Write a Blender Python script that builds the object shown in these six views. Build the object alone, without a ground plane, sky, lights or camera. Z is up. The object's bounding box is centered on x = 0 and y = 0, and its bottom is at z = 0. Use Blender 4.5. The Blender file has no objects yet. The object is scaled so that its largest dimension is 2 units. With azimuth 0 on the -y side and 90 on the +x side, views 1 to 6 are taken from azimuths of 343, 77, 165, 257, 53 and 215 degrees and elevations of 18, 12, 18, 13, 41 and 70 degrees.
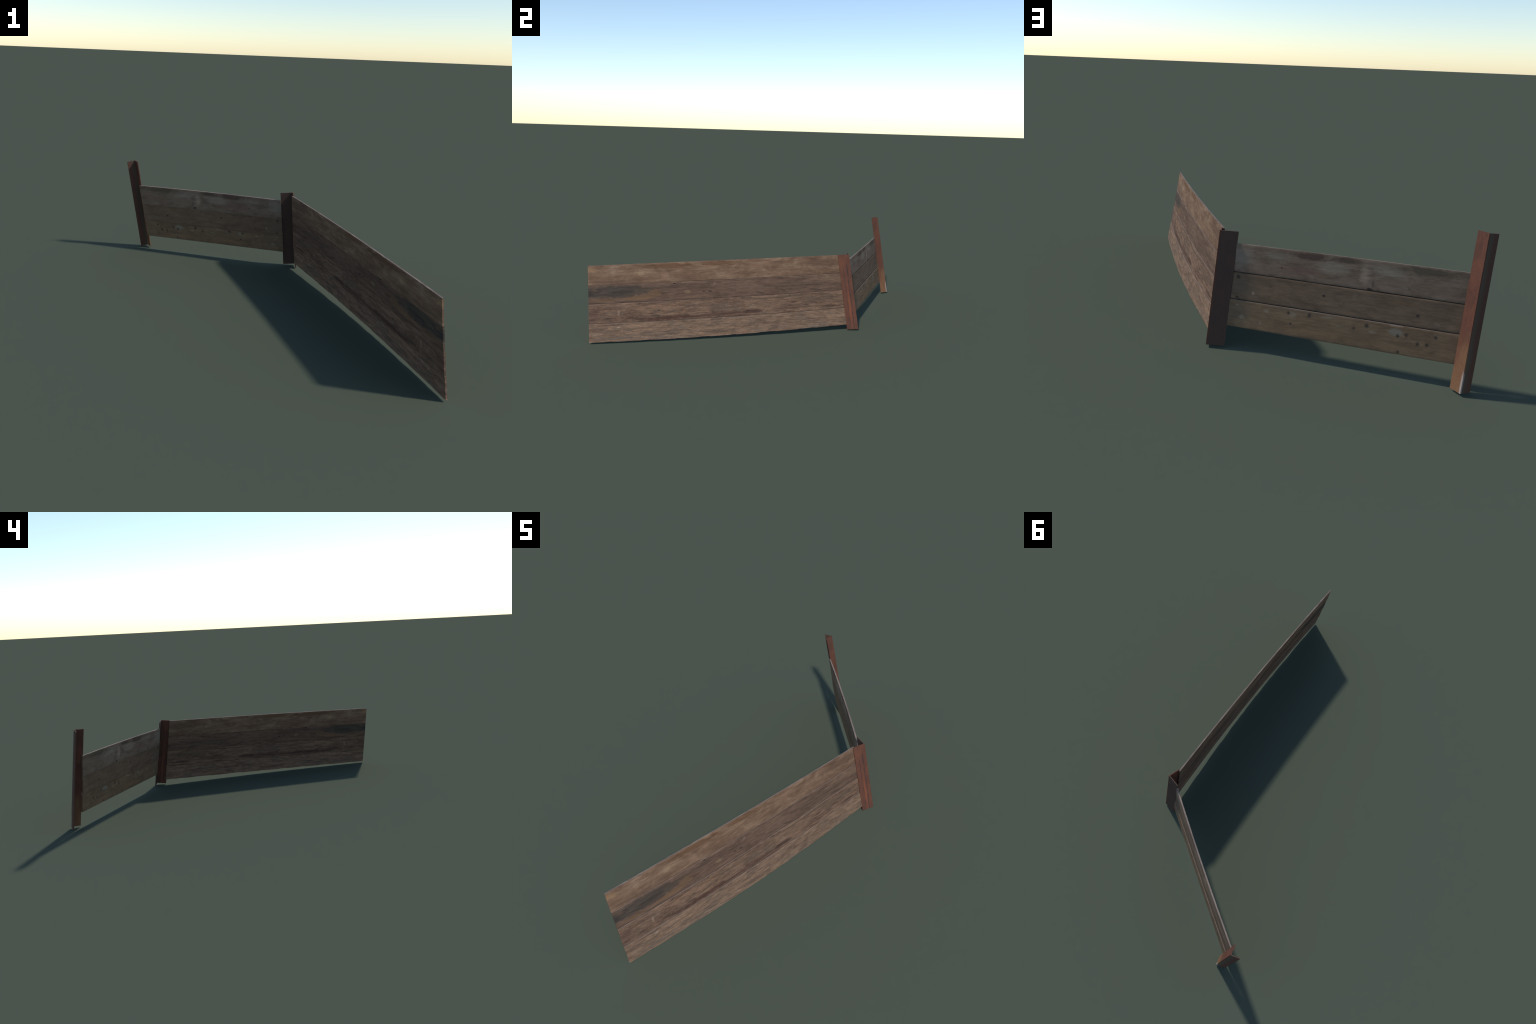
"""Weathered corner fence: two plank panels held by two leaning rusted angle-steel posts.

Long panel: four boards, bowed outward along its lower edge, runs almost along y.
Short panel: three boards, runs from the corner post to the taller end post.
"""
import bpy, math
from mathutils import Vector, Matrix, noise

# ------------------------------------------------------------------ small helpers
def lerp(a, b, t):
    return a + (b - a) * t

def smooth(a, b, x):
    t = min(1.0, max(0.0, (x - a) / (b - a)))
    return t * t * (3 - 2 * t)

def n1(x, y=0.0, z=0.0):
    """signed smooth noise about -1..1"""
    return noise.noise(Vector((x, y, z)))

def new_mesh_object(name, verts, faces, matrix, parent, smooth_angle=40):
    me = bpy.data.meshes.new(name)
    inv = matrix.inverted()
    me.from_pydata([inv @ Vector(v) for v in verts], [], faces)
    me.update()
    ob = bpy.data.objects.new(name, me)
    bpy.context.scene.collection.objects.link(ob)
    ob.parent = parent
    ob.matrix_world = matrix
    me.shade_smooth()
    me.set_sharp_from_angle(angle=math.radians(smooth_angle))
    return ob

# ------------------------------------------------------------------ node helpers
class Nodes:
    def __init__(self, name):
        self.mat = bpy.data.materials.new(name)
        self.mat.use_nodes = True
        self.t = self.mat.node_tree
        self.t.nodes.clear()
        self.out = self.t.nodes.new('ShaderNodeOutputMaterial')
        self.bsdf = self.t.nodes.new('ShaderNodeBsdfPrincipled')
        self.t.links.new(self.bsdf.outputs[0], self.out.inputs[0])
        self.co = self.t.nodes.new('ShaderNodeTexCoord').outputs['Object']

    def link(self, a, b):
        self.t.links.new(a, b)

    def put(self, sock, val):
        if isinstance(val, bpy.types.NodeSocket):
            self.link(val, sock)
        elif isinstance(val, (tuple, list)) and len(val) == 3 and sock.type == 'RGBA':
            sock.default_value = (*val, 1)
        else:
            sock.default_value = val

    def mapping(self, loc=(0, 0, 0), rot=(0, 0, 0), scale=(1, 1, 1), kind='POINT', vec=None):
        m = self.t.nodes.new('ShaderNodeMapping')
        m.vector_type = kind
        m.inputs['Location'].default_value = loc
        m.inputs['Rotation'].default_value = rot
        m.inputs['Scale'].default_value = scale
        self.link(vec or self.co, m.inputs['Vector'])
        return m.outputs[0]

    def noise(self, scale, stretch=(1, 1, 1), detail=4, rough=.55, dist=0.0, seed=0.0):
        n = self.t.nodes.new('ShaderNodeTexNoise')
        n.inputs['Scale'].default_value = scale
        n.inputs['Detail'].default_value = detail
        n.inputs['Roughness'].default_value = rough
        n.inputs['Distortion'].default_value = dist
        self.link(self.mapping(loc=(seed, seed * .7, seed * 1.3), scale=stretch), n.inputs['Vector'])
        return n.outputs['Fac']

    def math(self, op, a, b=0.0, clamp=False):
        n = self.t.nodes.new('ShaderNodeMath')
        n.operation = op
        n.use_clamp = clamp
        self.put(n.inputs[0], a)
        self.put(n.inputs[1], b)
        return n.outputs[0]

    def step(self, val, a, b, lo=0.0, hi=1.0):
        n = self.t.nodes.new('ShaderNodeMapRange')
        n.interpolation_type = 'SMOOTHSTEP'
        self.put(n.inputs['Value'], val)
        n.inputs['From Min'].default_value = a
        n.inputs['From Max'].default_value = b
        n.inputs['To Min'].default_value = lo
        n.inputs['To Max'].default_value = hi
        return n.outputs[0]

    def mix(self, a, b, fac, mode='MIX'):
        n = self.t.nodes.new('ShaderNodeMix')
        n.data_type = 'RGBA'
        n.blend_type = mode
        n.clamp_factor = True
        self.put(n.inputs[0], fac)
        self.put(n.inputs[6], a)
        self.put(n.inputs[7], b)
        return n.outputs[2]

    def ramp(self, fac, stops):
        n = self.t.nodes.new('ShaderNodeValToRGB')
        el = n.color_ramp.elements
        while len(el) < len(stops):
            el.new(0.5)
        for e, (p, c) in zip(el, stops):
            e.position = p
            e.color = (*c, 1)
        self.link(fac, n.inputs[0])
        return n.outputs[0]

    def blot(self, x, z, rx, rz, soft=.6, wobble=None, amount=.8, turn=0.0):
        """soft ragged ellipse on the plank face, same on both sides of the board"""
        v = self.mapping(loc=(x, 0, z), rot=(0, turn, 0), scale=(rx, 1000, rz), kind='TEXTURE')
        n = self.t.nodes.new('ShaderNodeVectorMath')
        n.operation = 'LENGTH'
        self.link(v, n.inputs[0])
        d = n.outputs['Value']
        if wobble is not None:
            d = self.math('ADD', d, self.math('MULTIPLY', self.math('SUBTRACT', wobble, .5), amount))
        return self.step(d, 1.0, max(0.0, 1.0 - soft), 0.0, 1.0)

    def axis(self, k):
        n = self.t.nodes.new('ShaderNodeSeparateXYZ')
        self.link(self.co, n.inputs[0])
        return n.outputs[k]

    def finish(self, color, rough, height=None, strength=.3, distance=.002, spec=.3):
        self.put(self.bsdf.inputs['Base Color'], color)
        self.put(self.bsdf.inputs['Roughness'], rough)
        self.bsdf.inputs['Specular IOR Level'].default_value = spec
        if height is not None:
            b = self.t.nodes.new('ShaderNodeBump')
            b.inputs['Strength'].default_value = strength
            b.inputs['Distance'].default_value = distance
            self.link(height, b.inputs['Height'])
            self.link(b.outputs[0], self.bsdf.inputs['Normal'])
        return self.mat

# ------------------------------------------------------------------ shapes of the two panels
LONG_LEN = 1.42                       # long panel: world y = u - 1
LONG_SLOPE = 0.019                    # it climbs gently towards the corner post

def long_face(u, v):
    """outer face of the long panel; v = 0 lower edge, 1 upper edge"""
    t = u / LONG_LEN - .5
    xb, zb = .4553 - .0507 * t - .080 * t * t, .0137 + .0238 * t + .018 * t * t
    xt, zt = .3774 - .034 * t - .042 * t * t, .4180 + .0304 * t - .0082 * t * t
    hollow = -.0020 * math.sin(math.pi * v)
    return Vector((lerp(xb, xt, v) + hollow, u - 1.0, lerp(zb, zt, v)))

SHORT_DIR = Vector((-.8408, .5414, 0))
SHORT_START = Vector((.35, .47, 0))

def short_face(u, v):
    """outer face of the short panel; u runs from the corner post to the end post"""
    x = .35 + SHORT_DIR.x * u
    t = (x + .41) / .77 - .5
    yb, zb = .7343 - .4905 * t, .0830
    yt, zt = .6731 - .4957 * t - .0287 * t * t, .3953 - .0045 * t - .0117 * t * t
    hollow = lerp(.0020, -.0018, u / .88) - .0025 * math.sin(math.pi * v)
    return Vector((x, lerp(yb, yt, v) + hollow, lerp(zb, zt, v)))

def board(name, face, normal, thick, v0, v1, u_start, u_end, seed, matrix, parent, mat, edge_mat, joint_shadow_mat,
          lean=(0, 0), gap=(.0008, .0008), rough=.0004, wave=.0012, rag=.0010, nu=320, nv=22, cuts=(), bare=True):
    """One board: a closed loft of a rounded cross-section along the panel surface.

    lean  outward shift of (lower, upper) edge, so neighbouring boards step slightly
    cuts  chips: (u, half width, side 'top'/'bottom', depth of the bite into the board)
    """
    rim = .0008
    loop = []                                     # (fraction of width, depth: 0 front .. 1 back)
    for i in range(nv + 1):
        loop.append((i / nv, 0.0))
    loop.append((1.0, .45))                       # floor of the groove at the upper edge
    for i in range(nv + 1):
        loop.append((1 - i / nv, 1.0))
    loop.append((0.0, .45))                       # and at the lower edge
    verts, faces = [], []
    n_loop = len(loop)
    for i in range(nu + 1):
        s = i / nu
        for f, depth in loop:
            v = lerp(v0, v1, f)
            a, b = u_start(v), u_end(v)
            u = lerp(a, b, s)
            # ragged long edges
            width = (face(u, v1) - face(u, v0)).length
            eb = gap[0] + rag * (.5 + .6 * n1(u * 9, seed) + .5 * n1(u * 41, seed + 3))
            et = gap[1] + rag * (.5 + .6 * n1(u * 8, seed + 7) + .5 * n1(u * 37, seed + 9))
            for cu, cw, cs, cd in cuts:
                bite = cd * (1 - smooth(cw * .75, cw, abs(u - cu)))
                if bite > 0:
                    bite *= .8 + .5 * n1(u * 120, seed)
                if cs == 'top':
                    et += bite
                else:
                    eb += bite
            if depth > 0:                         # shiplap: boards meet behind a shallow outer groove
                eb, et = (eb if v0 == 0 else -.0022), (et if v1 == 1 else .0)
            g = lerp(v0 + eb / width * (v1 - v0), v1 - et / width * (v1 - v0), f)
            p = face(u, g)
            # board warps as a whole, plus grain relief
            w = lerp(lean[0], lean[1], f) + wave * n1(u * 3.1, seed * 1.7, f * .8)
            relief = rough * (n1(u * 14, f * 26, seed) + .6 * n1(u * 45, f * 60, seed + 5))
            end = min(s, 1 - s) * (b - a)
            corner = rim * (1 - smooth(0, rim * 2.2, min(f, 1 - f) * width)) \
                + rim * .8 * (1 - smooth(0, rim * 2, end))
            o = w + (relief - corner if depth == 0 else -thick - relief * .7 + corner if depth == 1 else -thick * depth)
            verts.append(p + normal * o)
    slot = []
    for i in range(nu):
        for j in range(n_loop):
            k = (j + 1) % n_loop
            a = i * n_loop
            faces.append((a + j, a + n_loop + j, a + n_loop + k, a + k))
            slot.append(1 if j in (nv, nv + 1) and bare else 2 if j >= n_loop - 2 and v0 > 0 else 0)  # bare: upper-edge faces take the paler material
    # end grain: strips between front and back
    for base, flip in ((0, False), (nu * n_loop, True)):
        back = base + 2 * nv + 2
        caps = [(base + j, base + j + 1, back - j - 1, back - j) for j in range(nv)]
        caps += [(base + nv, base + nv + 1, base + nv + 2), (back, back + 1, base)]
        faces += [q[::-1] if flip else q for q in caps]
    ob = new_mesh_object(name, verts, faces, matrix, parent, 50)
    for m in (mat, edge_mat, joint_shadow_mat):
        ob.data.materials.append(m)
    slot += [0] * (len(faces) - len(slot))
    ob.data.polygons.foreach_set('material_index', slot)
    return ob

# ------------------------------------------------------------------ wood materials
def wood(name, dark, mid, light, fleck=None, fleck_amount=.0, seed=0.0, streak=1.0,
         grey=None, grey_amount=0.0, marks=(), slope=0.0, shear=0.0, tint=(1, 1, 1), streaks=0.0, blotch=.16, grain=.22, mottled=.5):
    """marks: (u, w, radius u, radius w, colour, strength, softness, raggedness, turn)"""
    N = Nodes(name)
    broad = N.noise(1.0, (3.6, 5, 34 * streak), 5, .6, .5, seed)
    cloud = N.noise(1.0, (13, 6, 26), 4, .6, .6, seed + 4)
    fine = N.noise(1.0, (42, 20, 420), 4, .65, .2, seed + 9)
    speck = N.noise(1.0, (75, 20, 230), 5, .72, .5, seed + 13)
    tone = N.math('ADD', N.math('MULTIPLY', broad, 1 - mottled), N.math('MULTIPLY', cloud, mottled))
    col = N.ramp(tone, [(.36, dark), (.5, mid), (.64, light)])
    if grey:
        m = N.step(N.noise(1.0, (9, 5, 46), 5, .65, .8, seed + 21), .47, .66)
        col = N.mix(col, grey, N.math('MULTIPLY', m, grey_amount))
    if fleck:
        zone = N.step(N.noise(1.0, (7, 5, 40), 3, .5, .4, seed + 31), .36, .60)
        m = N.math('MULTIPLY', N.step(speck, .50, .68), N.math('MULTIPLY', zone, fleck_amount))
        col = N.mix(col, fleck, m)
    if streaks:
        m = N.step(N.noise(1.0, (9, 5, 115), 5, .62, .5, seed + 51), .54, .70)
        gate = N.step(N.noise(1.0, (5, 4, 22), 3, .5, .3, seed + 57), .40, .62)
        col = N.mix(col, (dark[0] * .72, dark[1] * .70, dark[2] * .70), N.math('MULTIPLY', N.math('MULTIPLY', m, gate), streaks))
    rag = N.noise(1.0, (28, 10, 60), 4, .6, .3, seed + 40)
    for mk in marks:
        u, w, ru, rw, c, k = mk[:6]
        soft = mk[6] if len(mk) > 6 else .7
        amount = mk[7] if len(mk) > 7 else 1.6
        turn = mk[8] if len(mk) > 8 else 0.0
        u += shear * (w - .239)                  # leaning panel: height shifts the position along it
        b = N.blot(u, w - slope * u, ru, rw, soft, rag, amount, turn)
        col = N.mix(col, c, N.math('MULTIPLY', b, k))
    patina = N.noise(1.0, (11, 8, 85), 6, .74, .7, seed + 63)
    col = N.mix(col, N.step(patina, .33, .67, 1 - blotch, 1 + blotch * .8), 1.0, 'MULTIPLY')
    shade = N.step(fine, .25, .75, 1 - grain, 1 + grain)
    pit = N.step(speck, .36, .20, 1.0, 1 - grain * 1.2)
    col = N.mix(col, N.math('MULTIPLY', shade, pit), 1.0, 'MULTIPLY')
    col = N.mix(col, tint, 1.0, 'MULTIPLY')
    height = N.math('ADD', N.math('MULTIPLY', fine, .6), N.math('MULTIPLY', speck, .6))
    return N.finish(col, .9, height, .35, .0012, .12)

# palette (linear albedo)
BROWN, TAN, UMBER = (.165, .115, .090), (.235, .172, .130), (.105, .075, .062)
CHAR, PALE, ORANGE = (.074, .066, .062), (.30, .255, .205), (.30, .185, .125)
GREY = (.150, .132, .118)
RED_DARK = (.105, .068, .058)

def build_materials():
    M = {}
    L = LONG_SLOPE
    M['long_top'] = wood('wood_tan_stained', (.140, .097, .076), (.192, .142, .112), (.262, .203, .158),
        seed=1.0, blotch=.20, streaks=.7, streak=.8, grain=.13, mottled=.6, slope=L, tint=(.90, .745, .61), marks=[
        (.02, .375, .05, .022, (.29, .215, .145), .7, .9), (.14, .368, .07, .026, (.27, .215, .180), .7, .9),
        (.285, .362, .05, .026, (.31, .255, .195), .75, .9), (.40, .345, .035, .030, (.27, .205, .165), .7, .9),
        (.43, .394, .17, .018, (.140, .092, .064), .95, .6), (.69, .402, .13, .017, (.150, .100, .070), .9, .6),
        (.15, .393, .035, .007, (.30, .25, .22), .6, .8), (.66, .383, .045, .012, (.28, .225, .165), .7, .9),
        (.925, .400, .06, .014, (.27, .205, .165), .6, .9), (1.10, .385, .07, .022, (.235, .190, .148), .6, .9),
        (1.24, .410, .032, .006, (.10, .072, .066), .9, .7), (1.30, .390, .18, .05, (.138, .100, .080), .85, .95),
        (.15, .318, .24, .013, (.140, .105, .088), .7, .9), (.52, .325, .16, .007, (.150, .108, .094), .7, .9)])
    M['long_second'] = wood('wood_charred', (.100, .073, .062), (.140, .100, .083), (.185, .135, .106),
        seed=2.0, blotch=.26, streaks=.7, streak=.7, grain=.14, mottled=.45, slope=L, tint=(.87, .75, .635), fleck=(.27, .195, .155), fleck_amount=.35, marks=[
        (.85, .265, .26, .045, (.178, .132, .108), .5, .95), (.45, .285, .20, .022, (.118, .088, .078), .7, .9),
        (.25, .268, .16, .030, (.085, .070, .063), .95, .6, 1.1), (.11, .264, .22, .044, CHAR, .97, .5, 1.2), (.00, .250, .04, .022, (.058, .056, .058), .9, .5),
        (.27, .230, .13, .015, (.165, .112, .075), .9, .6, .9, -.10), (.345, .254, .045, .028, (.160, .110, .078), .85, .6),
        (.09, .222, .07, .009, (.155, .110, .076), .8, .6), (.19, .212, .08, .007, (.085, .068, .062), .8, .7),
        (.035, .275, .022, .014, (.135, .100, .085), .7, .8),
        (.449, .3005, .010, .004, (.035, .03, .032), 1, .5, .6), (.514, .256, .028, .013, (.225, .180, .130), .7, .8),
        (.605, .254, .010, .006, (.07, .052, .050), .9, .7), (.640, .253, .013, .007, (.06, .050, .050), .9, .7),
        (.665, .294, .011, .013, (.225, .170, .150), .65, .8), (.914, .236, .034, .006, (.085, .065, .058), .9, .6, 1, .25),
        (1.168, .314, .026, .003, (.07, .056, .054), .9, .6), (1.24, .242, .055, .007, (.085, .066, .062), .9, .6, 1.2, .18),
        (1.19, .290, .06, .008, (.235, .175, .145), .5, .9), (1.15, .265, .22, .04, (.112, .085, .070), .75, .9)])
    M['long_third'] = wood('wood_rough_brown', (.100, .074, .064), (.172, .124, .100), (.232, .165, .128),
        seed=3.0, blotch=.30, streaks=.9, streak=1.2, grain=.26, mottled=.35, fleck=(.315, .190, .130), fleck_amount=.9,
        grey=(.125, .108, .092), grey_amount=.65, slope=L, tint=(.87, .75, .635), marks=[
        (.03, .150, .05, .06, (.110, .074, .068), .6, .9), (.155, .157, .009, .018, (.31, .25, .20), .75, .7, .8, .2),
        (.362, .161, .011, .008, (.09, .085, .072), .8, .7), (.34, .200, .055, .006, (.085, .062, .056), .85, .6),
        (.42, .121, .22, .014, (.095, .060, .052), .95, .5, 1.4, -.02), (.70, .130, .24, .010, (.098, .066, .057), .9, .6, 1.4, -.02),
        (.875, .137, .11, .013, (.088, .060, .053), .95, .6, 1.2), (.865, .166, .035, .016, (.215, .180, .155), .5, .8),
        (1.08, .145, .14, .009, (.120, .084, .070), .75, .7), (.66, .178, .10, .006, (.125, .104, .086), .7, .7, 1.2, -.06),
        (1.32, .142, .09, .008, (.095, .070, .060), .9, .6), (1.22, .19, .2, .03, (.140, .108, .086), .6, .95), (1.0, .205, .28, .009, (.125, .100, .082), .6, .8)])
    M['long_bottom'] = wood('wood_rough_grey_brown', (.130, .100, .084), (.205, .154, .124), (.262, .192, .148),
        seed=5.0, blotch=.28, streaks=.9, streak=1.3, grain=.26, mottled=.40, fleck=(.335, .215, .145), fleck_amount=.85,
        grey=(.155, .136, .122), grey_amount=.6, slope=L, tint=(.87, .75, .635), marks=[
        (.12, .093, .10, .006, (.108, .084, .078), .85, .6), (.152, .081, .013, .006, (.29, .24, .21), .75, .7),
        (.665, .105, .045, .008, (.105, .082, .074), .85, .6), (.66, .037, .09, .013, (.130, .104, .090), .8, .7, 1.3),
        (.99, .040, .045, .010, (.110, .084, .074), .85, .6, 1.2, -.2), (.15, .028, .16, .012, (.148, .128, .118), .75, .8, 1.3, -.05),
        (.40, .022, .2, .010, (.165, .140, .130), .6, .8), (.01, .03, .02, .02, (.16, .10, .08), .6, .8)])
    knot = (.050, .046, .048)
    M['short_top'] = wood('wood_grey_weathered', (.120, .096, .080), (.172, .138, .112), (.205, .170, .142),
        seed=7.0, streaks=.25, blotch=.10, shear=-.108, tint=(1.10, .93, .80), streak=.55, grain=.10, mottled=.75, marks=[
        (.06, .345, .09, .06, (.205, .195, .176), .85, .95), (.30, .325, .14, .026, (.165, .118, .105), .7, .9),
        (.41, .350, .09, .036, (.235, .215, .182), .9, .9), (.526, .338, .028, .050, (.285, .240, .200), .9, .9),
        (.61, .362, .09, .032, (.235, .220, .188), .9, .9), (.21, .362, .07, .026, (.215, .198, .170), .85, .9), (.33, .381, .085, .022, (.095, .072, .062), .95, .6),
        (.465, .380, .08, .016, (.092, .078, .066), .95, .7), (.75, .380, .17, .024, (.095, .084, .066), .95, .8),
        (.76, .325, .12, .026, (.168, .132, .100), .6, .9), (.222, .324, .004, .005, (.07, .06, .055), .7, .7),
        (.541, .2925, .012, .007, (.055, .048, .042), .9, .5), (.553, .312, .004, .022, (.09, .078, .070), .7, .6, .5),
        (.678, .312, .006, .006, (.08, .07, .062), .7, .7), (.374, .313, .03, .010, (.190, .140, .095), .6, .9),
        (.02, .388, .05, .010, (.150, .145, .138), .6, .9)])
    M['short_middle'] = wood('wood_brown_knotted', (.118, .092, .073), (.152, .117, .092), (.178, .138, .108),
        seed=9.0, streaks=.2, blotch=.10, shear=-.108, tint=(1.06, .90, .74), streak=.6, grain=.09, mottled=.75, marks=[
        (.06, .235, .09, .05, (.135, .118, .100), .75, .95),
        (.051, .268, .009, .008, knot, .85, .6), (.177, .250, .006, .006, knot, .6, .8),
        (.378, .247, .008, .0075, knot, .95, .6, .8), (.707, .226, .009, .008, knot, .9, .7, .8),
        (.109, .217, .006, .009, (.26, .235, .21), .7, .8), (.773, .205, .020, .010, (.20, .165, .145), .6, .9),
        (.66, .262, .12, .014, (.165, .122, .082), .5, .9), (.49, .262, .012, .016, (.175, .155, .128), .6, .9),
        (.172, .212, .005, .006, (.07, .062, .056), .6, .8), (.045, .194, .010, .006, (.055, .046, .036), .9, .5),
        (.45, .230, .004, .005, knot, .5, .8)])
    knots = [(.246, .167, .007), (.324, .170, .009), (.253, .129, .006), (.486, .150, .008), (.532, .167, .010),
             (.640, .148, .007), (.669, .153, .009), (.706, .130, .008), (.739, .133, .008), (.768, .160, .009),
             (.64, .092, .007)]
    pale = [(.045, .166, .010, .005, .7), (.062, .125, .013, .011, .75), (.159, .160, .014, .008, .7),
            (.264, .160, .020, .017, .6), (.136, .112, .006, .009, .6), (.395, .172, .035, .007, .6),
            (.548, .148, .016, .006, .7), (.43, .150, .02, .004, .5)]
    M['short_bottom'] = wood('wood_ochre_knotted', (.140, .104, .076), (.182, .132, .094), (.215, .158, .112),
        seed=11.0, streaks=.2, blotch=.10, shear=-.108, tint=(1.00, .89, .745), streak=.6, grain=.09, mottled=.75, marks=[
        (.05, .14, .10, .05, (.150, .122, .096), .7, .95), (.30, .178, .3, .010, (.150, .120, .100), .6, .9),
        (.33, .110, .16, .020, (.230, .155, .098), .7, .95), (.62, .105, .2, .018, (.222, .155, .100), .6, .95),
        (.632, .160, .030, .017, (.205, .195, .172), .9, .5, 1.0)]
        + [(u, w, a, b, (.265, .240, .208), k * .9, .9, 2.4) for u, w, a, b, k in pale]
        + [(u, w, r * 1.15, r * 1.25, (.055, .048, .047), .9, .8, 1.5) for u, w, r in knots])
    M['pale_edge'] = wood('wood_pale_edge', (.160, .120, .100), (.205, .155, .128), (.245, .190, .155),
        seed=15.0, grain=.15, mottled=.5)
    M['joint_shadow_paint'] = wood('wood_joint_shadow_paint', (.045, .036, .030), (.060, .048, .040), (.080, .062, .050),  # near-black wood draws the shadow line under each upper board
        seed=17.0, grain=.15, mottled=.5)
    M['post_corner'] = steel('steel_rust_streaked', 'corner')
    M['post_end'] = steel('steel_rust_worn', 'end')
    return M

def steel(name, kind):
    """rusted red-oxide steel; local x and minus y run along the two flanges, z up the post"""
    N = Nodes(name)
    cloud = N.noise(1.0, (26, 26, 14), 5, .6, .5, 2.0 if kind == 'end' else 6.0)
    drip = N.noise(1.0, (150, 150, 7), 4, .6, .2, 3.0)
    grit = N.noise(1.0, (420, 420, 300), 3, .7, 0, 5.0)
    x, y, z = N.axis(0), N.math('MULTIPLY', N.axis(1), -1.0), N.axis(2)
    tone = N.math('ADD', N.math('MULTIPLY', cloud, .6), N.math('MULTIPLY', drip, .4))
    col = N.ramp(tone, [(.36, (.088, .042, .030)), (.5, (.115, .050, .034)), (.64, (.142, .058, .036))])
    stain = N.step(N.noise(1.0, (45, 45, 11), 5, .7, .6, 11.0), .53, .68)
    col = N.mix(col, (.062, .036, .029), N.math('MULTIPLY', stain, .55))
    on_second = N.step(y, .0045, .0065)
    if kind == 'corner':
        glow = N.math('MULTIPLY', N.blot_xz(.032, .13, .010, .17, drip), .55)
        col = N.mix(col, (.235, .075, .037), glow)
        # two dark scraped lines running down the outer flange
        for cx, slope, top in ((.041, .016, .375), (.021, .014, .385)):
            line = N.math('SUBTRACT', x, N.math('ADD', cx, N.math('MULTIPLY', N.math('SUBTRACT', drip, .5), .012)))
            line = N.step(N.math('ABSOLUTE', line), .0040, .0008)
            patch = N.step(N.noise(1.0, (60, 60, 16), 4, .65, .2, 8.0 + cx * 200), .42, .56)
            line = N.math('MULTIPLY', line, N.math('MULTIPLY', patch, N.step(z, top + .01, top - .02)))
            col = N.mix(col, (.052, .036, .034), N.math('MULTIPLY', line, .85))
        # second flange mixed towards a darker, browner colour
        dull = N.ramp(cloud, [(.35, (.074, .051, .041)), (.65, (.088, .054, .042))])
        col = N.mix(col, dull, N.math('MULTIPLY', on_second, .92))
    else:
        # ochre mud towards the foot
        foot = N.step(N.math('ADD', z, N.math('MULTIPLY', N.math('SUBTRACT', cloud, .5), .3)), .24, .02)
        col = N.mix(col, (.215, .112, .058), N.math('MULTIPLY', foot, .8))
        # second flange: dull grey-olive beside the fold, dull red towards its tip
        dull = N.ramp(N.math('ADD', N.math('DIVIDE', y, .05), N.math('MULTIPLY', N.math('SUBTRACT', cloud, .5), .5)),
                      [(.15, (.092, .080, .058)), (.60, (.098, .050, .037))])
        col = N.mix(col, dull, N.math('MULTIPLY', on_second, .9))
        # bare pale metal along the fold at the foot
        near = N.math('MAXIMUM', x, y)
        worn = N.step(N.math('ADD', near, N.math('MULTIPLY', N.math('SUBTRACT', drip, .5), .010)), .0085, .0035)
        worn = N.math('MULTIPLY', worn, N.step(N.math('ADD', z, N.math('MULTIPLY', N.math('SUBTRACT', cloud, .5), .06)), .090, .045))
        col = N.mix(col, (.40, .34, .30), N.math('MULTIPLY', worn, .85))
    col = N.mix(col, N.step(grit, .2, .8, .82, 1.18), 1.0, 'MULTIPLY')
    return N.finish(col, .85, N.math('ADD', grit, cloud), .25, .0008, .12)

def blot_xz(self, cx, cz, rx, rz, wob):
    v = self.mapping(loc=(cx, 0, cz), scale=(rx, 1000, rz), kind='TEXTURE')
    n = self.t.nodes.new('ShaderNodeVectorMath')
    n.operation = 'LENGTH'
    self.link(v, n.inputs[0])
    d = self.math('ADD', n.outputs['Value'], self.math('MULTIPLY', self.math('SUBTRACT', wob, .5), 1.2))
    return self.step(d, 1.0, .1)
Nodes.blot_xz = blot_xz

# ------------------------------------------------------------------ posts
def angle_post(name, foot, head, flange_a, flange_b, thick, seed, parent, mat):
    """L-section steel, fold line from foot to head; flange vectors reach from the fold to the tips"""
    foot, head = Vector(foot), Vector(head)
    fa, fb = Vector(flange_a), Vector(flange_b)
    len_a, len_b = fa.length, fb.length
    axis = head - foot
    r = thick * .7                                   # inner fillet
    prof = [(0, 0), (len_a * .33, 0), (len_a * .66, 0), (len_a - .0006, 0), (len_a, .0006),
            (len_a, thick - .0006), (len_a - .0006, thick), (len_a * .6, thick), (thick + r, thick),
            (thick + r * .3, thick + r * .3), (thick, thick + r), (thick, len_b * .6),
            (thick, len_b - .0006), (thick - .0006, len_b), (.0006, len_b), (0, len_b - .0006),
            (0, len_b * .66), (0, len_b * .33)]
    nz = 90
    verts, faces = [], []
    for i in range(nz + 1):
        t = i / nz
        for a, b in prof:
            da = .0005 * n1(t * 5, seed) * (a / len_a)          # flanges are not dead flat
            db = .0005 * n1(t * 5, seed + 5) * (b / len_b)
            verts.append(foot + fa * ((a + db) / len_a) + fb * ((b + da) / len_b) + axis * t)
    n = len(prof)
    for i in range(nz):
        for j in range(n):
            k = (j + 1) % n
            faces.append((i * n + j, (i + 1) * n + j, (i + 1) * n + k, i * n + k))
    faces.append(tuple(range(n)))
    faces.append(tuple(range(nz * n, nz * n + n))[::-1])
    # local frame: x along the first flange, minus y along the second, z up the fold
    zc = axis.normalized()
    xc = (fa - zc * fa.dot(zc)).normalized()
    m = Matrix((xc, zc.cross(xc), zc)).transposed().to_4x4()
    m.translation = foot
    ob = new_mesh_object(name, verts, faces, m, parent, 35)
    ob.data.materials.append(mat)
    return ob

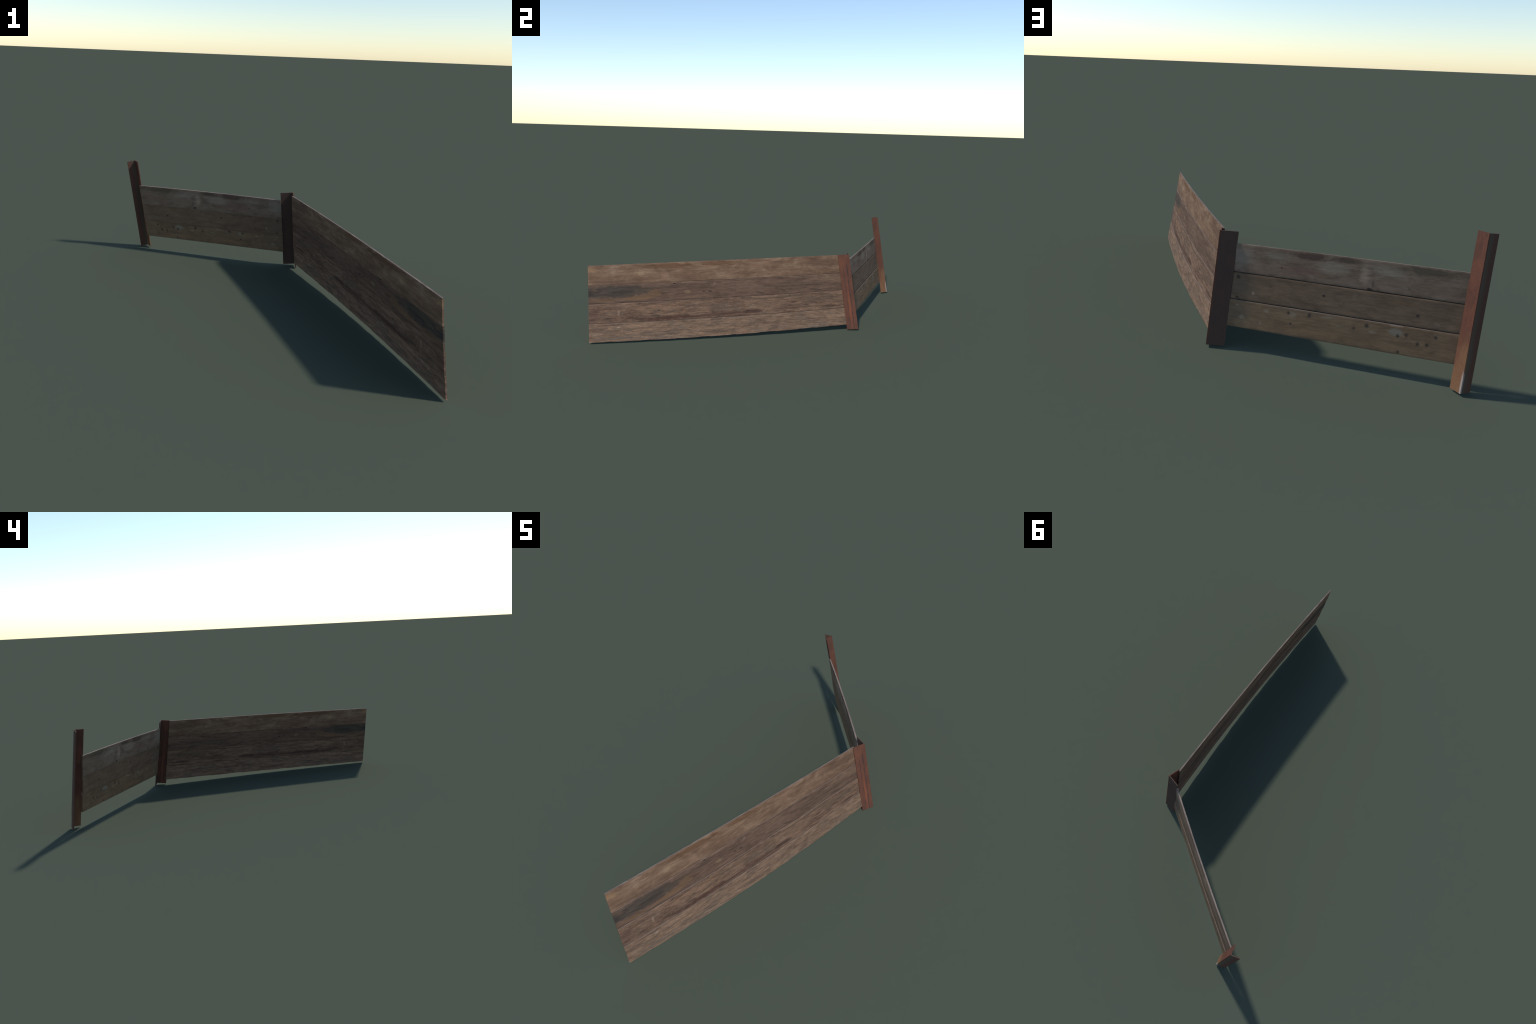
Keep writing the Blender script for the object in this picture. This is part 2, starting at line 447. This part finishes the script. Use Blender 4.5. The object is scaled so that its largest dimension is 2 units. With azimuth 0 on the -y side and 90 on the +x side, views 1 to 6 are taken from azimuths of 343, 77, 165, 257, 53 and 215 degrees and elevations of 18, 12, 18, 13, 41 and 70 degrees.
# ------------------------------------------------------------------ build
def main():
    root = bpy.data.objects.new('corner_fence', None)
    root.empty_display_size = .2
    bpy.context.scene.collection.objects.link(root)
    root['label'] = 'weathered plank fence corner with leaning rusty steel angle posts'
    root['category'] = 'wooden fence'

    M = build_materials()

    # leaning posts; the corner post carries both panels
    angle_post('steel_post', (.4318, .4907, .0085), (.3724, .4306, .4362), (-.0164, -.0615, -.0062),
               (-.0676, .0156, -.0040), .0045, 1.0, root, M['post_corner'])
    angle_post('steel_post', (-.3420, .9992, .0074), (-.4174, .9225, .5354), (.0114, -.0478, -.0018),
               (-.0455, -.0123, -.0074), .0045, 4.0, root, M['post_end'])

    # frames: local x along the boards, local y into the inner side, z up the boards
    long_x = Vector((0, 1, LONG_SLOPE)).normalized()
    long_y = Vector((-1, 0, 0))
    long_m = Matrix((long_x, long_y, long_x.cross(long_y))).transposed().to_4x4()
    long_m.translation = Vector((.40, -1.0, 0))
    long_n = Vector((.982, .03, .189)).normalized()
    short_y = Vector((0, 0, 1)).cross(SHORT_DIR)
    short_m = Matrix((SHORT_DIR, short_y, Vector((0, 0, 1)))).transposed().to_4x4()
    short_m.translation = Vector((.35, .453, 0))
    short_n = Vector((.532, .825, .165)).normalized()

    # long panel
    seams = [0, .241, .498, .7396, 1.0]
    keys = ['long_bottom', 'long_third', 'long_second', 'long_top']
    leans = [(0, .0014), (-.0006, .0015), (-.0005, .0011), (-.0006, 0)]
    cuts = {0: [(.60, .03, 'bottom', .0026), (.95, .05, 'bottom', .0030), (.30, .04, 'bottom', .0020),
                (.10, .02, 'bottom', .0015), (.76, .015, 'bottom', .0022), (1.18, .06, 'bottom', .0024),
                (.46, .012, 'bottom', .0018), (1.33, .02, 'bottom', .0020)],
            3: [(.405, .012, 'top', .0016), (.98, .006, 'top', .0012), (.14, .006, 'top', .001)],
            2: [(.449, .008, 'top', .002)]}
    for i in range(4):
        jit = .0012 * n1(i * 3.3, 2.2)
        board('plank', long_face, long_n, .0080, seams[i], seams[i + 1],
              lambda v, j=jit: .0003 + abs(j),
              lambda v: 1.428 - .131 * (.0147 + .405 * v) + .0055 + .0012 * n1(v * 9, 3),
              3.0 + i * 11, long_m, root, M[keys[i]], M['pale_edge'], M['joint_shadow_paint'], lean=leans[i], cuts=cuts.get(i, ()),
              gap=(.0007, .0002), rough=(.0006, .0006, .0003, .0003)[i], wave=.0010, rag=.0007, nu=380, nv=24)

    # short panel
    seams = [0, .325, .651, 1.0]
    keys = ['short_bottom', 'short_middle', 'short_top']
    leans = [(0, .0016), (-.0008, .0004), (-.0008, -.0002)]
    cuts = {0: [(.632, .024, 'top', .0045), (.25, .006, 'top', .0012), (.64, .01, 'bottom', .001)],
            1: [(.045, .008, 'bottom', .003)],
            2: [(.541, .009, 'bottom', .004), (.553, .002, 'bottom', .004)]}
    def from_x(x):
        return (x - .35) / SHORT_DIR.x
    for i in range(3):
        board('plank', short_face, short_n, .0088, seams[i], seams[i + 1],
              lambda v: from_x(.3645 - .1422 * (.078 + .3123 * v) + .004 + .0015 * n1(v * 7, 1)),
              lambda v: from_x(-.3301 - .1459 * (.078 + .3123 * v) - .0075 - .0010 * n1(v * 6, 4)),
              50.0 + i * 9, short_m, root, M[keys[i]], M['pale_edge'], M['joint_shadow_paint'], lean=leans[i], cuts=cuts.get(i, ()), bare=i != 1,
              gap=(.0 if i == 0 else .0032, .0002), rough=.0003, wave=.0012, rag=.0010, nu=300, nv=30)

main()
